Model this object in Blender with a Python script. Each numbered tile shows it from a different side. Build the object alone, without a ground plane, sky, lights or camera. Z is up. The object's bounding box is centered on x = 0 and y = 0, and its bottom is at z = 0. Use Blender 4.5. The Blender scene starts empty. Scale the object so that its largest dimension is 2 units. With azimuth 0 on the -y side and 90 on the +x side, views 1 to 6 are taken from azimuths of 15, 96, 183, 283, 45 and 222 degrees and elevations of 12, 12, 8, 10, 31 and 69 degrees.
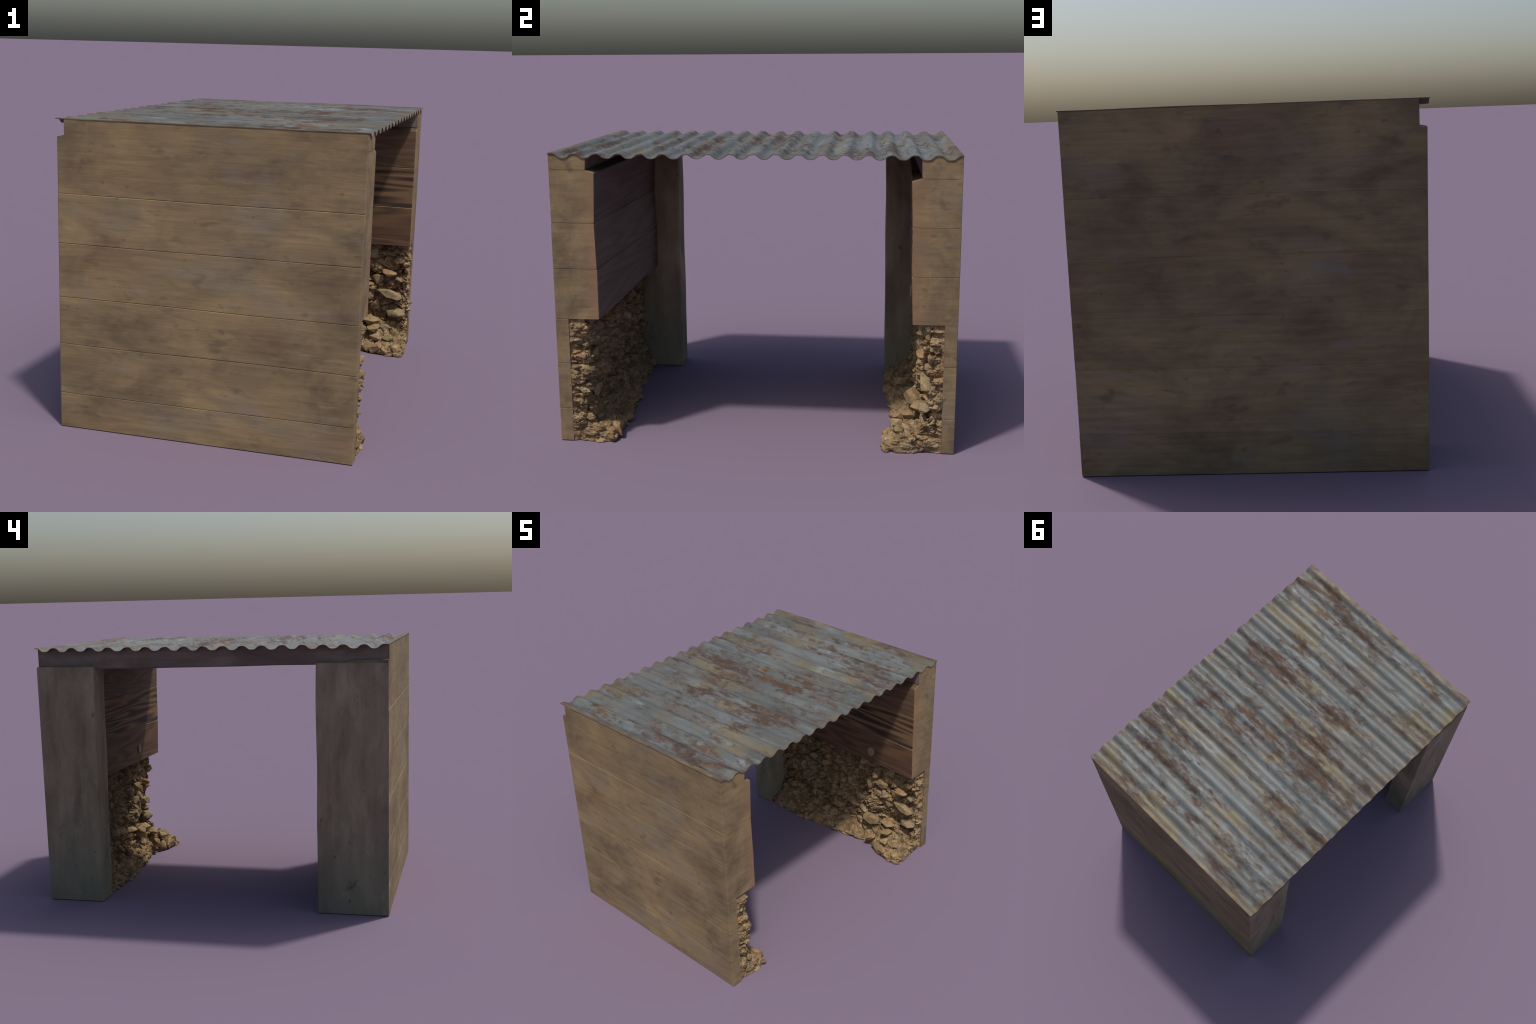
"""Open-ended timber shelter: two thick plank walls over rubble banks, square posts,
a lintel at the rear and a rusty corrugated sheet roof."""
import bpy, bmesh, math, random
import numpy as np
from mathutils import Vector, Matrix, Euler, noise

random.seed(7)
RNG = random.Random(11)

# ------------------------------------------------------------------ helpers
def interp(x, keys):
    return float(np.interp(x, [k[0] for k in keys], [k[1] for k in keys]))


def wob(a, b=0.0, c=0.0, amp=1.0):
    return amp * noise.noise(Vector((a, b, c)))


def new_object(name, verts, faces, mats, parent, smooth_angle=30, face_mat=None):
    me = bpy.data.meshes.new(name)
    me.from_pydata([tuple(v) for v in verts], [], faces)
    me.validate()
    bm = bmesh.new()
    bm.from_mesh(me)
    bmesh.ops.recalc_face_normals(bm, faces=bm.faces)
    for f in bm.faces:
        f.smooth = True
        if face_mat:
            f.material_index = face_mat(f)
    lim = math.radians(smooth_angle)
    for e in bm.edges:
        if len(e.link_faces) == 2 and e.calc_face_angle(0) > lim:
            e.smooth = False
    bm.to_mesh(me)
    bm.free()
    for m in mats:
        me.materials.append(m)
    ob = bpy.data.objects.new(name, me)
    bpy.context.scene.collection.objects.link(ob)
    ob.parent = parent
    return ob


def loft(rings):
    """Closed tube through rings of equal length, n-gon caps."""
    n = len(rings[0])
    verts = [p for r in rings for p in r]
    faces = []
    for i in range(len(rings) - 1):
        for j in range(n):
            k = (j + 1) % n
            faces.append((i * n + j, i * n + k, (i + 1) * n + k, (i + 1) * n + j))
    faces.append(tuple(range(n - 1, -1, -1)))
    faces.append(tuple((len(rings) - 1) * n + j for j in range(n)))
    return verts, faces


def chamfered(poly, cuts):
    """2D polygon with every corner i cut by cuts[i]."""
    out = []
    n = len(poly)
    for i in range(n):
        p, a, b = Vector(poly[i]), Vector(poly[i - 1]), Vector(poly[(i + 1) % n])
        c = cuts[i]
        if c <= 0:
            out.append(tuple(p))
        else:
            out.append(tuple(p + (a - p).normalized() * c))
            out.append(tuple(p + (b - p).normalized() * c))
    return out


def inset2d(poly, d):
    n = len(poly)
    cx = sum(p[0] for p in poly) / n
    cz = sum(p[1] for p in poly) / n
    return [(p[0] - math.copysign(min(d, abs(p[0] - cx)), p[0] - cx),
             p[1] - math.copysign(min(d, abs(p[1] - cz)), p[1] - cz)) for p in poly]


# ------------------------------------------------------------------ materials
class Nodes:
    def __init__(self, name):
        self.mat = bpy.data.materials.new(name)
        self.mat.use_nodes = True
        self.t = self.mat.node_tree
        self.t.nodes.clear()
        self.out = self.t.nodes.new("ShaderNodeOutputMaterial")
        self.bsdf = self.t.nodes.new("ShaderNodeBsdfPrincipled")
        self.t.links.new(self.bsdf.outputs[0], self.out.inputs[0])
        self.coord = self.t.nodes.new("ShaderNodeTexCoord").outputs["Object"]
        sep = self.t.nodes.new("ShaderNodeSeparateXYZ")
        self.link(self.coord, sep.inputs[0])
        self.x, self.y, self.z = sep.outputs
        self.random = self.t.nodes.new("ShaderNodeObjectInfo").outputs["Random"]

    def link(self, a, b):
        self.t.links.new(a, b)

    def put(self, sock, v):
        if isinstance(v, bpy.types.NodeSocket):
            self.link(v, sock)
        else:
            sock.default_value = v

    def math(self, op, a, b=0.0, c=None, clamp=False):
        n = self.t.nodes.new("ShaderNodeMath")
        n.operation = op
        n.use_clamp = clamp
        self.put(n.inputs[0], a)
        self.put(n.inputs[1], b)
        if c is not None:
            self.put(n.inputs[2], c)
        return n.outputs[0]

    def mapped(self, scale=(1, 1, 1), offset=(0, 0, 0), vec=None):
        n = self.t.nodes.new("ShaderNodeMapping")
        self.link(vec or self.coord, n.inputs["Vector"])
        n.inputs["Scale"].default_value = scale
        n.inputs["Location"].default_value = offset
        return n.outputs[0]

    def noise(self, scale=(1, 1, 1), detail=3, rough=0.55, distort=0.0, offset=(0, 0, 0), vec=None):
        n = self.t.nodes.new("ShaderNodeTexNoise")
        self.link(self.mapped(scale, offset, vec), n.inputs["Vector"])
        n.inputs["Scale"].default_value = 1.0
        n.inputs["Detail"].default_value = detail
        n.inputs["Roughness"].default_value = rough
        n.inputs["Distortion"].default_value = distort
        return n.outputs["Fac"]

    def voronoi(self, scale, offset=(0, 0, 0), feature="F1", out="Distance", vec=None):
        n = self.t.nodes.new("ShaderNodeTexVoronoi")
        n.feature = feature
        self.link(self.mapped(scale, offset, vec), n.inputs["Vector"])
        n.inputs["Scale"].default_value = 1.0
        return n.outputs[out]

    def step(self, v, lo, hi):
        n = self.t.nodes.new("ShaderNodeMapRange")
        n.interpolation_type = "SMOOTHSTEP"
        self.put(n.inputs[0], v)
        n.inputs[1].default_value = lo
        n.inputs[2].default_value = hi
        return n.outputs[0]

    def ramp(self, fac, stops):
        n = self.t.nodes.new("ShaderNodeValToRGB")
        self.put(n.inputs[0], fac)
        el = n.color_ramp.elements
        while len(el) < len(stops):
            el.new(0.5)
        for e, (p, c) in zip(el, stops):
            e.position = p
            e.color = (*c, 1)
        return n.outputs[0]

    def mix(self, fac, a, b, kind="MIX"):
        n = self.t.nodes.new("ShaderNodeMix")
        n.data_type = "RGBA"
        n.blend_type = kind
        n.clamp_factor = True
        self.put(n.inputs[0], fac)
        for s, v in ((n.inputs[6], a), (n.inputs[7], b)):
            if isinstance(v, tuple):
                v = (*v, 1)
            self.put(s, v)
        return n.outputs[2]

    def scale_value(self, col, v):
        """multiply a colour by a scalar socket"""
        n = self.t.nodes.new("ShaderNodeVectorMath")
        n.operation = "SCALE"
        self.link(col, n.inputs[0])
        self.put(n.inputs["Scale"], v)
        return n.outputs[0]

    def finish(self, col, rough=0.85, bump=None, strength=0.3, dist=0.004, metallic=0.0, spec=0.3):
        self.link(col, self.bsdf.inputs["Base Color"])
        self.put(self.bsdf.inputs["Roughness"], rough)
        self.put(self.bsdf.inputs["Metallic"], metallic)
        self.bsdf.inputs["Specular IOR Level"].default_value = spec
        if bump is not None:
            b = self.t.nodes.new("ShaderNodeBump")
            b.inputs["Strength"].default_value = strength
            b.inputs["Distance"].default_value = dist
            self.link(bump, b.inputs["Height"])
            self.link(b.outputs[0], self.bsdf.inputs["Normal"])
        return self.mat


def weathered_plank_material(name, offset, gain=1.0):
    """Tan-brown sawn planks, grain along x, soft grey and dark blotches."""
    n = Nodes(name)
    g = lambda c: tuple(gain * v for v in c)
    ox, oy, oz = offset
    blotch = n.noise((2.6, 3.5, 4.6), 4, 0.6, 0.6, (ox, oy, oz))
    col = n.ramp(blotch, [(0.26, g((0.118, 0.085, 0.052))), (0.43, g((0.190, 0.138, 0.078))),
                          (0.57, g((0.241, 0.174, 0.093))), (0.74, g((0.300, 0.216, 0.112)))])
    grey = n.step(n.noise((2.2, 3.0, 3.4), 3, 0.55, 0.4, (ox + 9, oy, oz + 4)), 0.52, 0.68)
    col = n.mix(n.math("MULTIPLY", grey, 0.55), col, g((0.205, 0.168, 0.125)))
    red = n.step(n.noise((2.0, 2.5, 5.5), 3, 0.5, 0.3, (ox + 3, oy + 8, oz)), 0.54, 0.72)
    col = n.mix(n.math("MULTIPLY", red, 0.40), col, g((0.205, 0.120, 0.070)))
    streak = n.noise((3.5, 6, 52), 4, 0.6, 0.15, (ox, oy + 2, oz + 1))
    col = n.scale_value(col, n.math("MULTIPLY_ADD", n.step(streak, 0.25, 0.75), 0.22, 0.89))
    rings = n.noise((0.9, 6, 7), 2, 0.5, 0.9, (ox + 5, oy, oz))
    wave = n.math("SINE", n.math("MULTIPLY", rings, 95.0))
    col = n.scale_value(col, n.math("MULTIPLY_ADD", wave, 0.035, 1.0))
    smudge = n.step(n.noise((6, 9, 13), 3, 0.6, 0.3, (ox + 1, oy, oz + 7)), 0.55, 0.74)
    col = n.mix(n.math("MULTIPLY", smudge, 0.6), col, g((0.100, 0.076, 0.052)))
    spot = n.step(n.noise((17, 20, 26), 2, 0.5, 0.2, (ox + 2, oy + 5, oz)), 0.66, 0.76)
    col = n.mix(n.math("MULTIPLY", spot, 0.45), col, g((0.085, 0.066, 0.048)))
    bright = n.step(n.noise((6, 12, 30), 3, 0.6, 0.3, (ox + 4, oy + 2, oz + 9)), 0.62, 0.78)
    col = n.mix(n.math("MULTIPLY", bright, 0.35), col, g((0.300, 0.230, 0.150)))
    cold = n.step(n.noise((4, 6, 9), 3, 0.6, 0.4, (ox + 6, oy + 1, oz + 2)), 0.62, 0.76)
    col = n.mix(n.math("MULTIPLY", cold, 0.5), col, g((0.215, 0.205, 0.185)))
    # fresh reddish saw-cut near the inner edge of the plank ends
    end = n.step(n.x, 0.7045, 0.7065)
    inner = n.math("SUBTRACT", 1.0, n.step(n.math("ADD", n.math("ABSOLUTE", n.y),
                   n.math("MULTIPLY", n.noise((9, 9, 30), 3), 0.12)), 0.83, 0.95))
    col = n.mix(n.math("MULTIPLY", n.math("MULTIPLY", end, inner), 0.62), col, g((0.250, 0.146, 0.084)))
    col = n.scale_value(col, n.math("MULTIPLY_ADD", n.random, 0.12, 0.94))
    return n.finish(col, 0.88, streak, 0.25, 0.004, spec=0.2)


def inner_plank_material(name, offset, contrast, light, dark, freq=34.0):
    """Inside faces: dark reddish boards with bold cathedral grain and knots."""
    n = Nodes(name)
    ox, oy, oz = offset
    per = n.math("MULTIPLY", n.random, 7.0)
    comb = n.t.nodes.new("ShaderNodeCombineXYZ")
    n.link(n.x, comb.inputs[0]); n.link(per, comb.inputs[1]); n.link(n.z, comb.inputs[2])
    vec = comb.outputs[0]
    field = n.noise((0.7, 1, 8.0), 2, 0.38, 0.3, offset, vec)
    wave = n.math("MULTIPLY_ADD", n.math("SINE", n.math("MULTIPLY", field, freq)), 0.5, 0.5)
    fine = n.noise((6, 1, 120), 3, 0.6, 0.0, offset, vec)
    fac = n.math("ADD", n.math("MULTIPLY", wave, contrast), n.math("MULTIPLY", fine, 1.0 - contrast))
    col = n.ramp(fac, [(0.15, dark), (0.5, tuple(0.5 * (a + b) for a, b in zip(dark, light))), (0.85, light)])
    warm = n.step(n.noise((2, 1, 4), 3, 0.5, 0.3, (ox + 4, oy, oz), vec), 0.45, 0.7)
    col = n.mix(n.math("MULTIPLY", warm, 0.25), col, (0.150, 0.072, 0.036))
    grey = n.step(n.noise((3, 1, 6), 4, 0.6, 0.5, (ox + 8, oy, oz + 2), vec), 0.56, 0.72)
    col = n.mix(n.math("MULTIPLY", grey, 0.45), col, (0.115, 0.095, 0.075))
    col = n.scale_value(col, n.math("MULTIPLY_ADD", n.random, 0.3, 0.85))
    return n.finish(col, 0.75, fac, 0.3, 0.004, spec=0.25)


def post_material(name, offset, tone=(1, 1, 1), axis="z"):
    """Grey-brown weathered timber, grain along the axis, algae-green foot, black scuffs."""
    n = Nodes(name)
    ox, oy, oz = offset
    c = lambda v: tuple(a * b for a, b in zip(v, tone))
    long3 = (lambda a, b: (a, a, b)) if axis == "z" else (lambda a, b: (a, b, a))
    blotch = n.noise(long3(5.5, 2.2), 4, 0.6, 0.5, offset)
    col = n.ramp(blotch, [(0.26, c((0.140, 0.108, 0.070))), (0.45, c((0.235, 0.185, 0.120))),
                          (0.60, c((0.310, 0.242, 0.160))), (0.76, c((0.380, 0.310, 0.220)))])
    red = n.step(n.noise(long3(6, 1.6), 3, 0.5, 0.4, (ox + 5, oy + 3, oz)), 0.5, 0.7)
    col = n.mix(n.math("MULTIPLY", red, 0.4), col, c((0.200, 0.128, 0.098)))
    streak = n.noise(long3(32, 3), 4, 0.6, 0.2, (ox, oy + 2, oz))
    col = n.scale_value(col, n.math("MULTIPLY_ADD", n.step(streak, 0.25, 0.75), 0.20, 0.90))
    pale = n.step(n.noise(long3(11, 6), 3, 0.6, 0.4, (ox + 2, oy, oz + 6)), 0.60, 0.76)
    col = n.mix(n.math("MULTIPLY", pale, 0.55), col, c((0.330, 0.300, 0.262)))
    dull = n.step(n.noise(long3(4, 1.5), 4, 0.6, 0.6, (ox + 9, oy + 4, oz + 2)), 0.52, 0.70)
    col = n.mix(n.math("MULTIPLY", dull, 0.45), col, c((0.140, 0.118, 0.078)))
    if axis == "z":
        edge = n.math("ADD", n.z, n.math("MULTIPLY", n.noise((9, 9, 2), 3, 0.5, 0, offset), -0.7))
        green = n.math("SUBTRACT", 1.0, n.step(edge, -0.30, 0.32))
        col = n.mix(n.math("MULTIPLY", green, 0.62), col, (0.158, 0.165, 0.118))
        scuff = n.step(n.noise((13, 13, 7), 4, 0.65, 0.4, (ox + 7, oy, oz)), 0.60, 0.76)
        low = n.math("SUBTRACT", 1.0, n.step(n.z, 0.10, 0.75))
        col = n.mix(n.math("MULTIPLY", n.math("MULTIPLY", scuff, low), 0.8), col, (0.045, 0.038, 0.028))
    mottle = n.step(n.noise(long3(22, 15), 4, 0.65, 0.4, (ox + 3, oy + 6, oz + 1)), 0.56, 0.74)
    col = n.mix(n.math("MULTIPLY", mottle, 0.4), col, c((0.315, 0.270, 0.225)))
    nick = n.step(n.noise(long3(26, 20), 2, 0.5, 0.2, (ox, oy, oz + 3)), 0.70, 0.80)
    col = n.mix(n.math("MULTIPLY", nick, 0.6), col, (0.06, 0.046, 0.036))
    return n.finish(col, 0.88, streak, 0.25, 0.004, spec=0.2)


def roof_material():
    """Dull zinc sheet, rust blooms streaked down the flutes (along x), ochre edges."""
    n = Nodes("rusty_corrugated_zinc")
    base = n.ramp(n.noise((2.2, 5.0, 1), 4, 0.6, 0.5),
                  [(0.30, (0.080, 0.087, 0.082)), (0.50, (0.110, 0.121, 0.118)), (0.72, (0.140, 0.155, 0.154))])
    lane = n.noise((1.1, 22, 1), 3, 0.55, 0.2, (3, 1, 0))
    base = n.scale_value(base, n.math("MULTIPLY_ADD", n.step(lane, 0.3, 0.7), 0.36, 0.82))
    # bright bare zinc
    shine = n.step(n.noise((7, 34, 1), 4, 0.65, 0.3, (1, 4, 0)), 0.50, 0.68)
    region = n.step(n.noise((2.0, 3.2, 1), 3, 0.5, 0.4, (7, 2, 0)), 0.42, 0.62)
    col = n.mix(n.math("MULTIPLY", n.math("MULTIPLY", shine, region), 0.75), base, (0.235, 0.260, 0.268))
    # ochre stain
    och = n.math("MULTIPLY", n.step(n.noise((3.2, 9, 1), 3, 0.55, 0.3, (2, 9, 0)), 0.50, 0.68), 0.62)
    col = n.mix(och, col, (0.165, 0.126, 0.052))
    # brown haze
    haze = n.math("MULTIPLY", n.step(n.noise((2.6, 8, 1), 4, 0.6, 0.4, (5, 5, 0)), 0.44, 0.64), 0.55)
    col = n.mix(haze, col, (0.108, 0.092, 0.076))
    # rust: coarse patches eaten into by fine grain
    patch = n.noise((2.4, 8.5, 1), 3, 0.55, 0.4, (4, 3, 0))
    grain = n.noise((17, 42, 1), 4, 0.65, 0.2, (0, 0, 0))
    rust = n.step(n.math("ADD", n.math("MULTIPLY", patch, 0.8), n.math("MULTIPLY_ADD", grain, 0.70, -0.25)), 0.435, 0.69)
    rcol = n.ramp(n.noise((12, 26, 1), 3, 0.6, 0.3, (8, 8, 0)),
                  [(0.30, (0.044, 0.027, 0.022)), (0.52, (0.068, 0.038, 0.026)), (0.74, (0.112, 0.062, 0.032))])
    col = n.mix(n.math("MULTIPLY", rust, 0.92), col, rcol)
    # rims
    rim_y = n.step(n.math("ADD", n.math("ABSOLUTE", n.y), n.math("MULTIPLY_ADD", n.noise((9, 3, 1), 4), 0.07, -0.035)), 0.955, 0.992)
    rim_x = n.step(n.math("ADD", n.math("ABSOLUTE", n.x), n.math("MULTIPLY_ADD", n.noise((3, 12, 1), 4), 0.05, -0.025)), 0.685, 0.716)
    rim = n.math("MAXIMUM", rim_y, n.math("MULTIPLY", rim_x, 0.6))
    rimcol = n.ramp(n.noise((7, 14, 1), 4, 0.6, 0.2, (3, 3, 0)),
                    [(0.36, (0.075, 0.044, 0.030)), (0.52, (0.130, 0.086, 0.044)), (0.68, (0.195, 0.155, 0.066))])
    col = n.mix(n.math("MULTIPLY", rim, 0.75), col, rimcol)
    rough = n.math("MULTIPLY_ADD", rust, 0.3, 0.5)
    return n.finish(col, rough, grain, 0.2, 0.003, metallic=0.0, spec=0.28)


def soil_material():
    n = Nodes("stony_soil")
    warp = n.coord
    cell = n.voronoi((26, 26, 40), out="Color")
    sep = n.t.nodes.new("ShaderNodeSeparateColor")
    n.link(cell, sep.inputs[0])
    a, b = sep.outputs[0], sep.outputs[1]
    col = n.ramp(a, [(0.0, (0.165, 0.110, 0.060)), (0.35, (0.235, 0.158, 0.084)),
                     (0.65, (0.300, 0.212, 0.115)), (1.0, (0.350, 0.265, 0.160))])
    big = n.noise((7, 7, 9), 4, 0.6, 0.5)
    col = n.mix(n.math("MULTIPLY", n.step(big, 0.45, 0.68), 0.55), col, (0.225, 0.165, 0.105))
    orange = n.step(n.noise((9, 9, 12), 3, 0.6, 0.4, (4, 2, 8)), 0.52, 0.68)
    col = n.mix(n.math("MULTIPLY", orange, 0.6), col, (0.315, 0.172, 0.078))
    olive = n.step(n.noise((5, 5, 6), 3, 0.6, 0.4, (1, 7, 3)), 0.60, 0.74)
    col = n.mix(n.math("MULTIPLY", olive, 0.45), col, (0.205, 0.185, 0.092))
    umber = n.step(n.noise((11, 11, 16), 4, 0.65, 0.5, (9, 3, 5)), 0.50, 0.66)
    col = n.mix(n.math("MULTIPLY", umber, 0.5), col, (0.135, 0.088, 0.052))
    fine = n.noise((90, 90, 110), 4, 0.7)
    col = n.scale_value(col, n.math("MULTIPLY_ADD", n.step(fine, 0.25, 0.75), 0.55, 0.70))
    return n.finish(col, 0.95, n.noise((70, 70, 80), 5, 0.7, 0.4), 0.6, 0.010, spec=0.1)


def stone_material():
    n = Nodes("tan_limestone")
    r = n.random
    col = n.ramp(r, [(0.0, (0.240, 0.162, 0.085)), (0.2, (0.345, 0.240, 0.130)), (0.4, (0.285, 0.185, 0.098)),
                     (0.55, (0.380, 0.278, 0.155)), (0.7, (0.280, 0.212, 0.128)), (0.85, (0.350, 0.215, 0.115)),
                     (1.0, (0.265, 0.215, 0.108))])
    patch = n.noise((2.2, 2.2, 2.2), 4, 0.6, 0.5)
    col = n.scale_value(col, n.math("MULTIPLY_ADD", n.step(patch, 0.3, 0.7), 0.40, 0.80))
    olive = n.step(n.noise((1.6, 1.6, 1.6), 3, 0.6, 0.4, (5, 1, 2)), 0.56, 0.70)
    col = n.mix(n.math("MULTIPLY", olive, 0.45), col, (0.235, 0.215, 0.100))
    dirt = n.step(n.noise((3, 3, 3), 4, 0.65, 0.4, (2, 6, 1)), 0.48, 0.66)
    col = n.mix(n.math("MULTIPLY", dirt, 0.6), col, (0.170, 0.112, 0.062))
    return n.finish(col, 0.92, n.noise((11, 11, 11), 5, 0.7), 0.5, 0.02, spec=0.12)


M_SOUTH = weathered_plank_material("weathered_tan_planks", (0.0, 0.0, 0.0))
M_NORTH = weathered_plank_material("weathered_brown_planks", (13.0, 5.0, 2.0), 1.0)
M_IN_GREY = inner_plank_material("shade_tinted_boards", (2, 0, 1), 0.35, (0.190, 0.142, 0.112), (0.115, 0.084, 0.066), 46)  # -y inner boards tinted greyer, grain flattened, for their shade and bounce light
M_IN_BOLD = inner_plank_material("bold_grained_board", (6, 0, 3), 0.68, (0.225, 0.138, 0.070), (0.045, 0.031, 0.023), 84)
M_IN_PLAIN = inner_plank_material("plain_brown_board", (1, 0, 7), 0.40, (0.180, 0.118, 0.070), (0.080, 0.054, 0.036), 66)
M_IN_RED = inner_plank_material("reddish_board", (3, 0, 5), 0.45, (0.195, 0.112, 0.058), (0.080, 0.046, 0.028), 60)
M_POST = post_material("weathered_post_wood", (0, 0, 0))
M_LINTEL = post_material("weathered_lintel_wood", (4, 2, 1), (0.70, 0.68, 0.80), axis="y")
M_ROOF = roof_material()
M_SOIL = soil_material()
M_STONE = stone_material()

# ------------------------------------------------------------------ the thing
shelter = bpy.data.objects.new("timber_shelter", None)
bpy.context.scene.collection.objects.link(shelter)
shelter["label"] = "weathered plank shelter with rusty corrugated roof and rubble"
shelter["category"] = "shelter"

X_FRONT = 0.708
Y_OUT = 0.9992

# ------------------------------------------------------------------ corrugated roof
WAVES = 18
ROOF_Y = 1.0
PITCH = 0.1096
Z_CREST, Z_VALLEY, SHEET = 1.4808, 1.4588, 0.004
flute_rng = random.Random(3)
FLUTES = [(-0.979 + k * PITCH + (flute_rng.uniform(-0.002, 0.002) if 0 < k < WAVES else 0),
           flute_rng.uniform(-0.0015, 0.0010) if 0 < k < WAVES else 0) for k in range(WAVES + 1)]


def roof_profile():
    """(y, z) of the upper skin: rounded flutes, a little flattened on crest and valley."""
    valley_dz = [flute_rng.uniform(-0.0012, 0.0012) for _ in range(WAVES)]
    pts = []
    for y in np.arange(-ROOF_Y, ROOF_Y + 1e-6, PITCH / 14):
        k = int(np.searchsorted([f[0] for f in FLUTES], y, side="right")) - 1
        if k < 0 or k >= WAVES:
            h, dz = 1.0, 0.0
        else:
            a, b = FLUTES[k][0], FLUTES[k + 1][0]
            c = math.cos((y - a) / (b - a) * math.tau)
            h = 0.5 + 0.5 * math.tanh(1.35 * c) / math.tanh(1.35)
            dz = FLUTES[k][1] * h + valley_dz[k] * (1 - h)
        pts.append((float(y), Z_VALLEY + (Z_CREST - Z_VALLEY) * h + dz))
    pts.append((ROOF_Y, Z_CREST - 0.0005))
    return pts


ROOF_PTS = roof_profile()


def roof_z(y):
    return interp(y, ROOF_PTS)


def build_roof():
    xs = list(np.linspace(-0.7260, 0.7125, 34))
    P = ROOF_PTS
    n = len(P)
    rings = []
    for x in xs:
        top, bot = [], []
        for i, (y, z) in enumerate(P):
            a, b = P[max(i - 1, 0)], P[min(i + 1, n - 1)]
            d = Vector((b[0] - a[0], b[1] - a[1])).normalized()
            yy = min(max(y + wob(x * 2, y * 4, 1, 0.0016), -ROOF_Y), ROOF_Y)
            zz = min(z + wob(x * 2.4, y * 3, 5, 0.0018), Z_CREST + 0.0006)
            top.append((x, yy, zz))
            bot.append((x, min(max(yy + d.y * SHEET, -ROOF_Y), ROOF_Y), zz - d.x * SHEET))
        rings.append(top + bot[::-1])
    v, f = loft(rings)
    n2 = len(rings[0])
    # strip caps rather than one long n-gon
    f = f[:-2]
    for base in (0, (len(rings) - 1) * n2):
        for i in range(n - 1):
            f.append((base + i, base + i + 1, base + n2 - 2 - i, base + n2 - 1 - i))
    new_object("roof_sheet", v, f, [M_ROOF], shelter, 50)


build_roof()

# ------------------------------------------------------------------ plank walls
def wall(side, m_out, m_in, joints, ledge_z, inner_top_y, inner_keys, thin_y, groove, gap, back_keys):
    """joints: heights between planks from the ground up; the upper rows are thick sleepers,
    the lower rows thin boards in front of the rubble; the top one is stepped back under the roof."""
    back_x = back_keys[0][1]
    xs = [back_x, back_x + 0.0025] + list(np.linspace(back_x + 0.08, X_FRONT - 0.08, 12)) + [X_FRONT - 0.0025, X_FRONT]

    def inner_y(x, z):
        return (interp(z, inner_keys["z"]) + interp(x, inner_keys["x"]) + wob(x * 3, z * 4, side * 3, 0.0025) + wob(x * 9, z * 21, side * 5, 0.0014))

    def mat_index(f):
        return 1 if side * f.normal.y < -0.75 or abs(f.normal.z) > 0.9 else 0

    def add(name, section, stations=xs, inner=None, lean=True):
        rings = []
        for i, x in enumerate(stations):
            sec = section(x)
            if i in (0, len(stations) - 1):
                sec = inset2d(sec, 0.0018)
            follow = 1.0 if lean and i < 2 else 0.0
            rings.append([(x + follow * (interp(z, back_keys) - back_x), side * y, z) for y, z in sec])
        v, f = loft(rings)
        return new_object(name, v, f, [m_out, inner or m_in[0]], shelter, 25, mat_index)

    heights = [0.0] + joints
    for i in range(len(heights) - 1):
        z0, z1 = heights[i], heights[i + 1]
        thick = z0 > 0.6
        seed = i * 5.3 + side
        jx = RNG.uniform(-0.0012, 0.0006)
        lo = 0.0 if i == 0 else gap

        def section(x, z0=z0, z1=z1, thick=thick, seed=seed, lo=lo):
            bow0 = 0.0 if z0 == 0 else wob(x * 1.6, z0 * 9, side, 0.005)
            bow1 = wob(x * 1.6, z1 * 9, side, 0.005)
            a, b = z0 + lo + bow0, z1 - gap + bow1
            yo = Y_OUT + wob(x * 1.5, seed, 2, 0.0012)
            if thick:
                ya, yb = inner_y(x, a), inner_y(x, b)
                cin = 0.004
            else:
                ya = yb = thin_y
                cin = 0.002
            poly = [(yo, a), (yo, b), (yb, b), (ya, a)]
            return chamfered(poly, [groove if z0 > 0 else 0.001, groove, cin, cin])

        sts = list(xs)
        sts[-1] += jx
        add("sleeper_plank" if thick else "skirting_board", section, sts, m_in[(i + 1) % 3] if thick else None)

    # topmost sleeper up to the ledge, then the stepped-back wall plate that follows the flutes
    zt = heights[-1]

    def cap(x):
        a = zt + gap + wob(x * 1.6, zt * 9, side, 0.005)
        yo = Y_OUT + wob(x * 1.5, 40 + side, 2, 0.0008) - 0.0008
        skin = 1.4765 if x > -0.684 else ledge_z + 0.001
        poly = [(yo, a), (yo, skin), (yo - 0.010, skin), (yo - 0.010, ledge_z), (inner_top_y + 0.004, ledge_z), (inner_y(x, ledge_z), ledge_z - 0.012),
                (inner_y(x, a), a)]
        return chamfered(poly, [groove, 0, 0, 0, 0, 0.004, 0.004])

    add("sleeper_plank", cap, xs[:2] + [-0.6842, -0.6838] + xs[2:], m_in[0])

    def plate(x):
        yo = Y_OUT - 0.0105
        ys = np.linspace(yo, inner_top_y, 40)
        poly = [(yo, ledge_z + 0.0006)]
        poly += [(float(y), roof_z(side * min(float(y), ROOF_Y)) - 0.0022) for y in ys]
        poly += [(inner_top_y + 0.003, ledge_z + 0.006), (inner_top_y + 0.006, ledge_z + 0.0006)]
        return poly

    st = [-0.684, -0.6815] + xs[2:]
    add("wall_plate", plate, st, M_LINTEL, False)


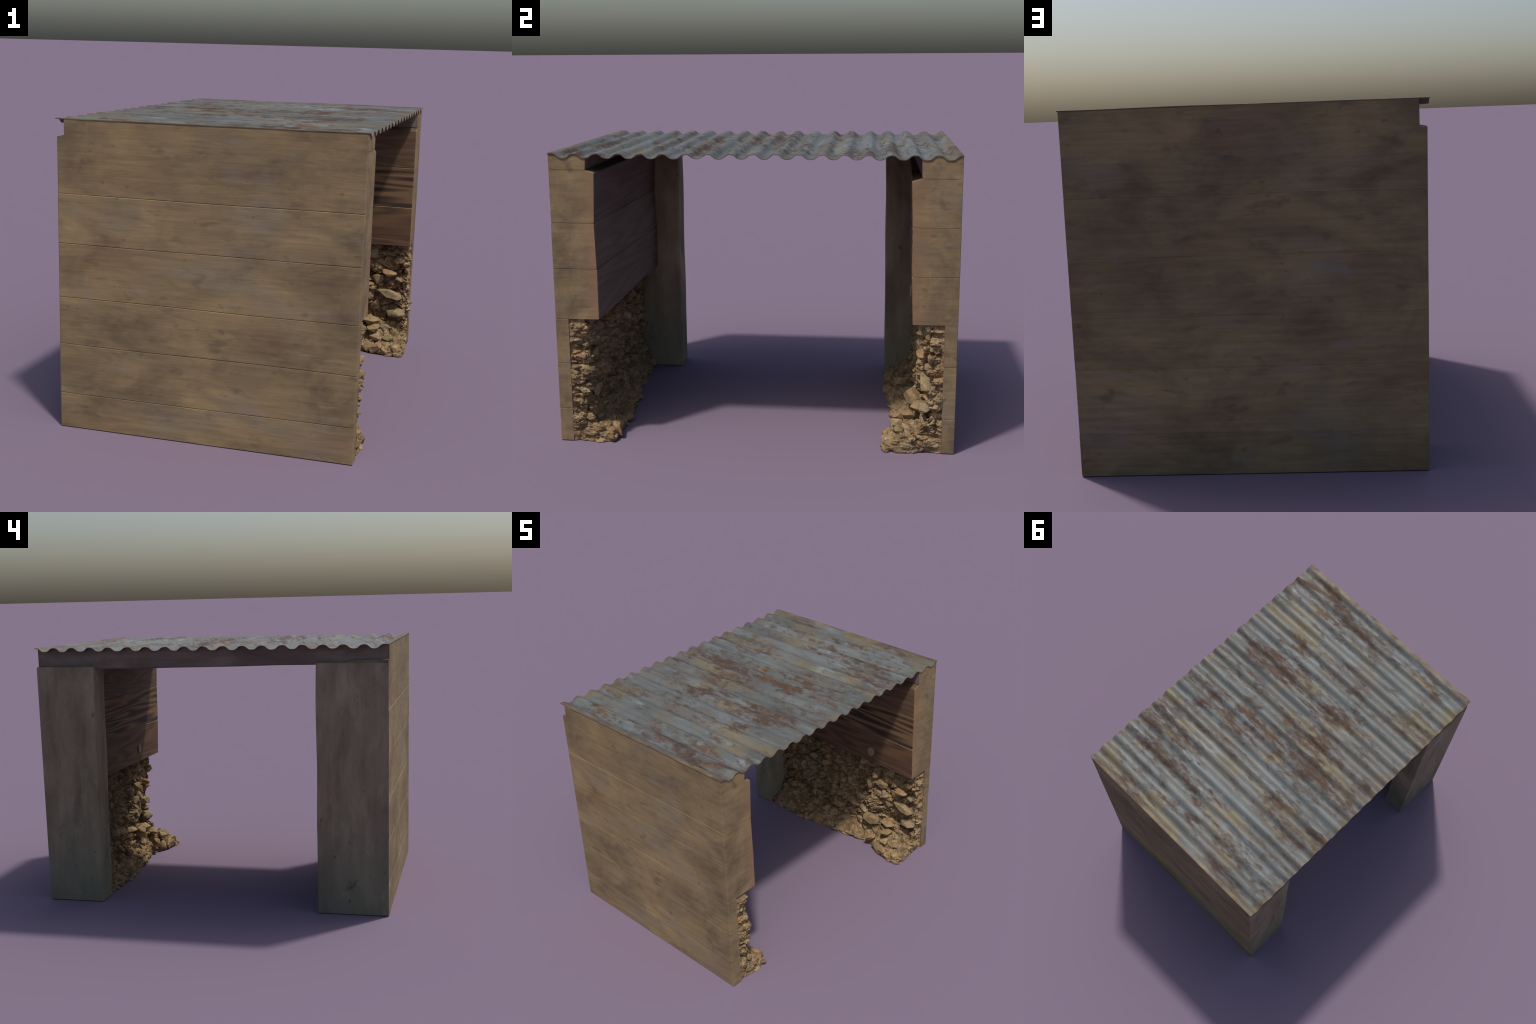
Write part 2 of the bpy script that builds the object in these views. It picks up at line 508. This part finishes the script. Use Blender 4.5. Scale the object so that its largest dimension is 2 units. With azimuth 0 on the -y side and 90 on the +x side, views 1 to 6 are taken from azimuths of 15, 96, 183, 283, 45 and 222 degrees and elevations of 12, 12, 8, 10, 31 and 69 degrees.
wall(-1, M_SOUTH, [M_IN_GREY] * 3, [0.172, 0.417, 0.646, 0.904, 1.136], 1.398, 0.811,
     {"z": [(0.64, 0.774), (0.902, 0.768), (0.906, 0.778), (1.134, 0.784), (1.138, 0.776), (1.39, 0.770)], "x": [(-0.72, -0.022), (0.0, -0.009), (0.5, -0.003), (0.7, 0.0)]},
     0.931, 0.0025, 0.0003, [(0, -0.7210), (1.4, -0.7185)])
wall(1, M_NORTH, [M_IN_PLAIN, M_IN_RED, M_IN_BOLD], [0.175, 0.445, 0.656, 0.896, 1.134], 1.368, 0.807,
     {"z": [(0.65, 0.781), (0.72, 0.775), (0.9, 0.772), (1.13, 0.769), (1.37, 0.762)], "x": [(-0.72, 0.040), (-0.3, 0.027), (0.0, 0.018), (0.5, 0.007), (0.7, 0.0)]},
     0.936, 0.0005, 0.0001, [(0, -0.7040), (1.4, -0.7150)])

# knot plug showing pale in the boards above the rubble
kv, kf = [], []
for ring, (rad, dy) in enumerate(((0.0, 0.0016), (0.025, 0.0014), (0.029, -0.004))):
    for j in range(24):
        a = j / 24 * math.tau
        kv.append((0.343 + rad * (0.95 + 0.08 * math.sin(3 * a)) * math.cos(a), 0.7825 - dy, 0.741 + 1.15 * rad * math.sin(a)))
for r in range(2):
    for j in range(24):
        k = (j + 1) % 24
        kf.append((r * 24 + j, r * 24 + k, (r + 1) * 24 + k, (r + 1) * 24 + j))
nk = Nodes("pale_knot_wood")
M_KNOT = nk.finish(nk.ramp(nk.noise((40, 40, 40), 3), [(0.3, (0.20, 0.17, 0.095)), (0.7, (0.26, 0.215, 0.12))]), 0.8)
new_object("wood_knot", kv, kf, [M_KNOT], shelter, 40)


# ------------------------------------------------------------------ posts and lintel
def post(side, back_keys, front_x, y_in_keys, top):
    zs = [0.0, 0.002] + list(np.linspace(0.05, top - 0.05, 24)) + [top - 0.004, top]
    rings = []
    for i, z in enumerate(zs):
        xb = interp(z, back_keys) + wob(z * 2.2, side, 4, 0.001)
        xf = front_x + wob(z * 2.5, side, 8, 0.0025)
        yi = interp(z, y_in_keys) + wob(z * 3.1, side, 1, 0.004)
        yo = Y_OUT - 0.0022
        sec = chamfered([(xb, yo), (xb, yi), (xf, yi), (xf, yo)], [0.0, 0.003, 0.006, 0.0])
        if i in (0, len(zs) - 1):
            sec = inset2d(sec, 0.003 if i else 0.001)
            if i:
                sec = [(x, min(y, yo)) for x, y in sec]
        rings.append([(x, side * y, z) for x, y in sec])
    v, f = loft(rings)
    new_object("corner_post", v, f, [M_POST], shelter, 25)


post(-1, [(0, -0.7225), (1.4, -0.7200)], -0.566, [(0, 0.608), (1.4, 0.610)], 1.384)
post(1, [(0, -0.7055), (1.4, -0.7165)], -0.550, [(0, 0.671), (0.7, 0.665), (1.4, 0.656)], 1.373)


def lintel():
    ys = np.linspace(-0.9925, 0.9925, 420)
    rings = []
    for y in ys:
        zb = interp(y, [(-1.0, 1.376), (-0.6, 1.373), (0.0, 1.364), (0.62, 1.358), (1.0, 1.361)]) + wob(y * 4, 3, 0, 0.0022)
        zt = roof_z(y) - 0.002
        xb = -0.6865 + wob(y * 2, 1, 7, 0.002)
        sec = chamfered([(xb, zb), (xb, zt), (-0.560, zt), (-0.560, zb)], [0.006, 0, 0, 0.006])
        rings.append([(x, float(y), z) for x, z in sec])
    v, f = loft(rings)
    new_object("lintel_beam", v, f, [M_LINTEL], shelter, 25)


lintel()


# ------------------------------------------------------------------ rubble banks
def smooth(t):
    t = min(max(t, 0.0), 1.0)
    return t * t * (3 - 2 * t)


def rock_relief(p, side):
    """Blocky relief: tilted facets in irregular flattened cells with dark gaps between."""
    total = 0.0
    for size, amp, off in ((0.135, 0.030, 0.0), (0.062, 0.020, 11.0), (0.030, 0.009, 31.0)):
        q = Vector((p.x / size, p.y / size, p.z / (size * 0.62))) + Vector((off, side * 17.0, off))
        q += 0.35 * noise.noise_vector(q * 0.9)
        d, c = noise.voronoi(q)
        h = noise.noise_vector(c[0] * 3.71 + Vector((5.1, 2.2, 9.7)))
        tilt = noise.noise_vector(c[0] * 5.13)
        facet = 0.9 * h.x + 0.9 * tilt.dot(q - c[0])
        gap = 1.0 - smooth((d[1] - d[0]) / 0.30)
        total += amp * (facet + 0.12 - 0.85 * gap)
    total += 0.006 * noise.fractal(p * 34.0, 0.7, 2.0, 4)
    return total


def rubble_bank(side, toe, face, crest, blunt, board_y, x_front):
    xs = list(np.linspace(-0.60, x_front, 210))
    sections = []
    for x in xs:
        ty = interp(x, toe)
        hz = interp(x, crest)
        wall_y = [float(np.interp(x, face["x"], [row[i] for row in face["y"]])) for i in range(len(face["z"]))]
        fy = wall_y[-1]
        full = smooth((x - 0.40) / 0.2)
        heights = [a + (b - a) * full for a, b in ((0.66, 0.86), (0.42, 0.66), (0.26, 0.42))]
        ctl = [(board_y, 0.668), (wall_y[0], 0.668)] + list(zip(wall_y, face["z"]))
        ctl += [(fy - f * (fy - ty), hz * h) for f, h in zip((0.25, 0.58, 0.86), heights)]
        ctl += [(ty + 0.004, blunt), (ty, 0.0)]
        ctl = [Vector(c) for c in ctl]
        s = [0.0]
        for a, b in zip(ctl, ctl[1:]):
            s.append(s[-1] + (b - a).length)
        u = np.linspace(0, s[-1], 170)
        sec = list(zip(np.interp(u, s, [c.x for c in ctl]), np.interp(u, s, [c.y for c in ctl])))
        sections.append(sec)
    n = len(sections[0])
    verts, cols = [], 0
    for x, sec in zip(xs, sections):
        verts += [Vector((x + 0.018 * smooth((x - 0.5) / 0.2) * smooth((0.16 - z) / 0.16), side * y, z)) for y, z in sec]
        cols += 1
    # front end: close the bank back to the boards in a rough vertical face
    last = sections[-1]
    depth = 26
    for k in range(1, depth + 1):
        t = k / depth
        verts += [Vector((x_front + 0.018 * smooth((0.16 - z) / 0.16) * (1 - t) + 0.006 * min(t * 4, 1), side * (y + (board_y + 0.012 - y) * t), z)) for y, z in last]
        cols += 1
    faces = [(i * n + j, (i + 1) * n + j, (i + 1) * n + j + 1, i * n + j + 1) for i in range(cols - 1) for j in range(n - 1)]
    if side < 0:
        faces = [f[::-1] for f in faces]
    me = bpy.data.meshes.new("rubble_bank")
    me.from_pydata([tuple(v) for v in verts], [], faces)
    me.update()
    normals = [v.normal.copy() for v in me.vertices]
    # make sure the normals look out of the bank
    if sum(nn.y * -side for nn in normals) < 0:
        me.flip_normals()
        normals = [-nn for nn in normals]
    out = []
    for v, nn in zip(me.vertices, normals):
        p = v.co.copy()
        near_board = smooth((board_y + 0.004 - abs(p.y)) / 0.03)
        d = rock_relief(p, side) * (0.25 + 0.75 * near_board)
        d *= 0.8 if nn.x > 0.7 else 1.0
        upper = 0.75 if p.z > 0.52 else 1.0
        talus = 0.55 if p.z < 0.10 else 1.0
        q = p + nn * d * upper * talus
        if p.z < 0.004:
            q.z = 0.0
        q.z = min(max(q.z, 0.0), 0.672)
        q.x = min(q.x, 0.7275 if p.z < 0.60 else 0.7275 - 0.03 * smooth((p.z - 0.60) / 0.03))
        v.co = q
        out.append((p, nn))
    for poly in me.polygons:
        poly.use_smooth = True
    bm = bmesh.new()
    bm.from_mesh(me)
    for e in bm.edges:
        if len(e.link_faces) == 2 and e.calc_face_angle(0) > math.radians(42):
            e.smooth = False
    bm.to_mesh(me)
    bm.free()
    me.materials.append(M_SOIL)
    ob = bpy.data.objects.new("rubble_bank", me)
    bpy.context.scene.collection.objects.link(ob)
    ob.parent = shelter
    ob["kind"] = "stuff"
    pts = [(v.co.copy(), nn) for v, (p, nn) in zip(me.vertices, out)]
    return ob, pts


def make_stone_mesh(i, rounded):
    r = random.Random(100 + i)
    bm = bmesh.new()
    for _ in range(r.randint(13, 19)):
        d = Vector((r.gauss(0, 1), r.gauss(0, 1), r.gauss(0, 1))).normalized()
        m = max(abs(d.x), abs(d.y), abs(d.z))
        d = d / (m ** 0.55) * r.uniform(0.86, 1.0)
        bm.verts.new(d * 0.5)
    res = bmesh.ops.convex_hull(bm, input=bm.verts)
    bmesh.ops.delete(bm, geom=[g for g in res["geom_interior"] if isinstance(g, bmesh.types.BMVert)], context="VERTS")
    bmesh.ops.bevel(bm, geom=list(bm.edges), offset=0.035 if not rounded else 0.09, segments=1 if not rounded else 2, affect="EDGES", clamp_overlap=True)
    bmesh.ops.triangulate(bm, faces=bm.faces)
    bmesh.ops.subdivide_edges(bm, edges=[e for e in bm.edges if e.calc_length() > 0.12], cuts=1)
    bmesh.ops.triangulate(bm, faces=bm.faces)
    for v in bm.verts:
        k = noise.fractal(v.co * 3.5 + Vector((i * 7.0, 0, 0)), 0.8, 2.0, 3)
        v.co += v.co.normalized() * 0.045 * k
    for k in range(3):
        lo, hi = min(v.co[k] for v in bm.verts), max(v.co[k] for v in bm.verts)
        for v in bm.verts:
            v.co[k] = (v.co[k] - lo) / (hi - lo) - 0.5
    bmesh.ops.recalc_face_normals(bm, faces=bm.faces)
    for f in bm.faces:
        f.smooth = True
    for e in bm.edges:
        if len(e.link_faces) == 2 and e.calc_face_angle(0) > math.radians(24):
            e.smooth = False
    me = bpy.data.meshes.new("stone")
    bm.to_mesh(me)
    bm.free()
    me.materials.append(M_STONE)
    return me


STONES = [make_stone_mesh(i, i % 4 == 3) for i in range(14)]
stone_count = 0


def place_stone(parent, pos, size, rot, mesh):
    ob = bpy.data.objects.new("stone", mesh)
    bpy.context.scene.collection.objects.link(ob)
    ob.parent = parent
    ob.location = pos
    ob.rotation_euler = rot
    ob.scale = size
    # keep every corner inside the bank's envelope: off the ground, behind the boards, short of the front
    turn = rot.to_matrix() @ Matrix.Diagonal(size)
    co = [turn @ v.co for v in mesh.vertices]
    side = 1 if pos[1] > 0 else -1
    x, y, z = pos
    x = min(x, 0.7285 - max(c.x for c in co))
    z = max(z, 0.001 - min(c.z for c in co))
    y = side * min(side * y, 0.985 - max(side * c.y for c in co))
    ob.location = (x, y, z)


def scatter(bank, pts, side, seed, count, heroes):
    r = random.Random(seed)
    placed = []
    for (x, y, z), (sx, sy, sz), yaw, tilt in heroes:
        y += 0.012 if z > 0.15 else 0.0
        place_stone(bank, (x, side * y, z), (sx, sy, sz), Euler((tilt, r.uniform(-0.25, 0.25), yaw)), STONES[r.randrange(14)])
        placed.append((Vector((x, side * y, z)), 0.5 * sx))
    tries = 0
    made = 0
    while made < count and tries < count * 60:
        tries += 1
        p, nn = pts[r.randrange(len(pts))]
        if p.x < -0.54 or p.z > 0.63 or p.z < 0.012 or abs(p.y) > 0.925:
            continue
        if p.z > 0.54 and r.random() < 0.7:
            continue
        if p.x > 0.69 and r.random() < 0.8:
            continue
        base = r.triangular(0.030, 0.125, 0.050)
        if p.z < 0.11:
            base *= 0.65
        if p.x > 0.66:
            base = min(base, 0.04)
        if any((p - q).length < 0.72 * (base * 0.5 + rr) for q, rr in placed):
            continue
        placed.append((p, base * 0.5))
        size = (base * r.uniform(0.9, 1.35), base * r.uniform(0.6, 0.95), base * r.uniform(0.45, 0.8))
        pos = p - nn * base * r.uniform(0.16, 0.30)
        half = 0.5 * max(size[2], size[1] * 0.7)
        pos.z = max(pos.z, 0.40 * half + 0.004)
        place_stone(bank, pos, size, Euler((r.gauss(0, 0.35), r.gauss(0, 0.3), r.uniform(0, math.tau))), STONES[r.randrange(14)])
        made += 1
    # gravel too small to pick out
    gv, gf, base_i = [], [], 0
    small = []
    for i in range(6):
        bm = bmesh.new()
        rr = random.Random(900 + i)
        for _ in range(10):
            bm.verts.new(Vector((rr.gauss(0, 1), rr.gauss(0, 1), rr.gauss(0, 1))).normalized() * 0.5)
        bmesh.ops.convex_hull(bm, input=bm.verts)
        bm.verts.index_update()
        small.append(([v.co.copy() for v in bm.verts], [tuple(v.index for v in f.verts) for f in bm.faces]))
        bm.free()
    made = 0
    while made < 1100:
        p, nn = pts[r.randrange(len(pts))]
        if p.x < -0.55 or p.z > 0.64 or p.z < 0.004 or abs(p.y) > 0.93:
            continue
        if p.z > 0.16 and r.random() < 0.6:
            continue
        s = r.triangular(0.006, 0.026, 0.011)
        mv, mf = small[r.randrange(6)]
        rot = Euler((r.uniform(0, 6), r.uniform(0, 6), r.uniform(0, 6))).to_matrix()
        pos = p - nn * s * 0.12
        vs = [pos + rot @ Vector((c.x * s, c.y * s * 0.8, c.z * s * 0.65)) for c in mv]
        if min(v.z for v in vs) < 0.0005 or max(v.x for v in vs) > 0.7285:
            continue
        gv += vs
        gf += [tuple(base_i + k for k in f) for f in mf]
        base_i += len(vs)
        made += 1
    me = bpy.data.meshes.new("gravel")
    me.from_pydata([tuple(v) for v in gv], [], gf)
    bm = bmesh.new()
    bm.from_mesh(me)
    bmesh.ops.recalc_face_normals(bm, faces=bm.faces)
    bm.to_mesh(me)
    bm.free()
    me.materials.append(M_SOIL)
    ob = bpy.data.objects.new("gravel", me)
    bpy.context.scene.collection.objects.link(ob)
    ob.parent = bank
    ob["kind"] = "stuff"


bank, pts = rubble_bank(
    1,
    toe=[(-0.6, 0.70), (-0.53, 0.690), (-0.39, 0.664), (-0.18, 0.664), (0.07, 0.678), (0.175, 0.686), (0.35, 0.728),
         (0.45, 0.690), (0.53, 0.672), (0.6, 0.630), (0.65, 0.634), (0.69, 0.660), (0.71, 0.69)],
    face={"z": [0.645, 0.58, 0.48, 0.38, 0.28, 0.20], "x": [-0.55, 0.0, 0.35, 0.60, 0.70],
          "y": [(0.874, 0.862, 0.846, 0.836, 0.834, 0.838), (0.872, 0.858, 0.842, 0.832, 0.832, 0.844),
                (0.866, 0.848, 0.840, 0.836, 0.836, 0.844), (0.842, 0.832, 0.855, 0.870, 0.882, 0.882),
                (0.845, 0.838, 0.856, 0.868, 0.876, 0.882)]},
    crest=[(-0.6, 0.138), (0.0, 0.142), (0.45, 0.150), (0.6, 0.150), (0.7, 0.14)], blunt=0.026, board_y=0.936, x_front=0.698)
HEROES_N = [
    ((0.345, 0.800, 0.165), (0.13, 0.085, 0.085), 0.5, 0.1), ((0.255, 0.835, 0.200), (0.10, 0.06, 0.05), -0.5, 0.6),
    ((0.352, 0.845, 0.262), (0.13, 0.07, 0.055), 0.1, 0.1), ((0.487, 0.815, 0.165), (0.11, 0.07, 0.055), -0.2, 0.15),
    ((0.655, 0.690, 0.036), (0.095, 0.075, 0.055), 0.2, 0.0), ((0.552, 0.680, 0.036), (0.085, 0.075, 0.062), 0.9, 0.2),
    ((0.490, 0.705, 0.034), (0.095, 0.070, 0.060), 0.4, 0.1), ((0.415, 0.715, 0.070), (0.085, 0.060, 0.055), 1.2, 0.3),
    ((0.545, 0.715, 0.090), (0.080, 0.055, 0.045), 0.7, 0.2), ((0.615, 0.725, 0.092), (0.075, 0.055, 0.050), 0.1, 0.1),
    ((0.590, 0.858, 0.335), (0.17, 0.085, 0.055), 0.05, 0.05), ((0.410, 0.840, 0.470), (0.085, 0.065, 0.060), 0.3, 0.3),
    ((0.372, 0.850, 0.385), (0.105, 0.070, 0.050), -0.1, 0.1), ((0.512, 0.848, 0.430), (0.070, 0.055, 0.060), 0.4, 0.5),
    ((0.455, 0.858, 0.320), (0.095, 0.065, 0.055), 0.2, 0.0), ((0.632, 0.852, 0.215), (0.12, 0.08, 0.065), -0.1, 0.0),
    ((0.585, 0.830, 0.470), (0.095, 0.065, 0.045), 0.2, 0.2), ((0.640, 0.835, 0.555), (0.085, 0.060, 0.045), -0.2, 0.1),
    ((0.125, 0.845, 0.370), (0.100, 0.060, 0.050), 0.1, 0.1), ((0.010, 0.845, 0.235), (0.080, 0.060, 0.050), 0.3, 0.1),
    ((-0.250, 0.835, 0.466), (0.090, 0.060, 0.050), 0.2, 0.1), ((-0.120, 0.838, 0.455), (0.080, 0.055, 0.050), 0.5, 0.1),
    ((-0.037, 0.745, 0.115), (0.075, 0.055, 0.050), 0.8, 0.2), ((0.515, 0.775, 0.130), (0.085, 0.06, 0.05), 0.3, 0.2),
]
scatter(bank, pts, 1, 21, 120, HEROES_N)

bank, pts = rubble_bank(
    -1,
    toe=[(-0.6, 0.785), (-0.28, 0.772), (-0.1, 0.762), (0.1, 0.722), (0.22, 0.722), (0.44, 0.706), (0.54, 0.700),
         (0.63, 0.706), (0.71, 0.726)],
    face={"z": [0.645, 0.57, 0.46, 0.38, 0.30, 0.20], "x": [-0.55, 0.0, 0.35, 0.60, 0.70],
          "y": [(0.858, 0.846, 0.832, 0.830, 0.836, 0.848), (0.858, 0.848, 0.836, 0.840, 0.852, 0.864),
                (0.850, 0.834, 0.826, 0.834, 0.844, 0.854), (0.844, 0.828, 0.816, 0.824, 0.830, 0.840),
                (0.850, 0.840, 0.826, 0.836, 0.838, 0.846)]},
    crest=[(-0.6, 0.115), (0.0, 0.120), (0.5, 0.125), (0.7, 0.125)], blunt=0.030, board_y=0.931, x_front=0.700)
HEROES_S = [
    ((0.630, 0.735, 0.045), (0.10, 0.07, 0.06), 0.3, 0.1), ((0.52, 0.835, 0.36), (0.11, 0.07, 0.05), 0.2, 0.2),
    ((0.58, 0.838, 0.24), (0.09, 0.06, 0.06), -0.3, 0.3), ((0.40, 0.840, 0.30), (0.10, 0.06, 0.07), 0.4, 0.2),
    ((0.60, 0.835, 0.44), (0.09, 0.06, 0.045), 0.1, 0.4),
    ((-0.30, 0.830, 0.50), (0.10, 0.06, 0.07), 0.4, 0.2), ((-0.40, 0.825, 0.42), (0.09, 0.06, 0.06), 0.1, 0.2),
]
scatter(bank, pts, -1, 22, 120, HEROES_S)
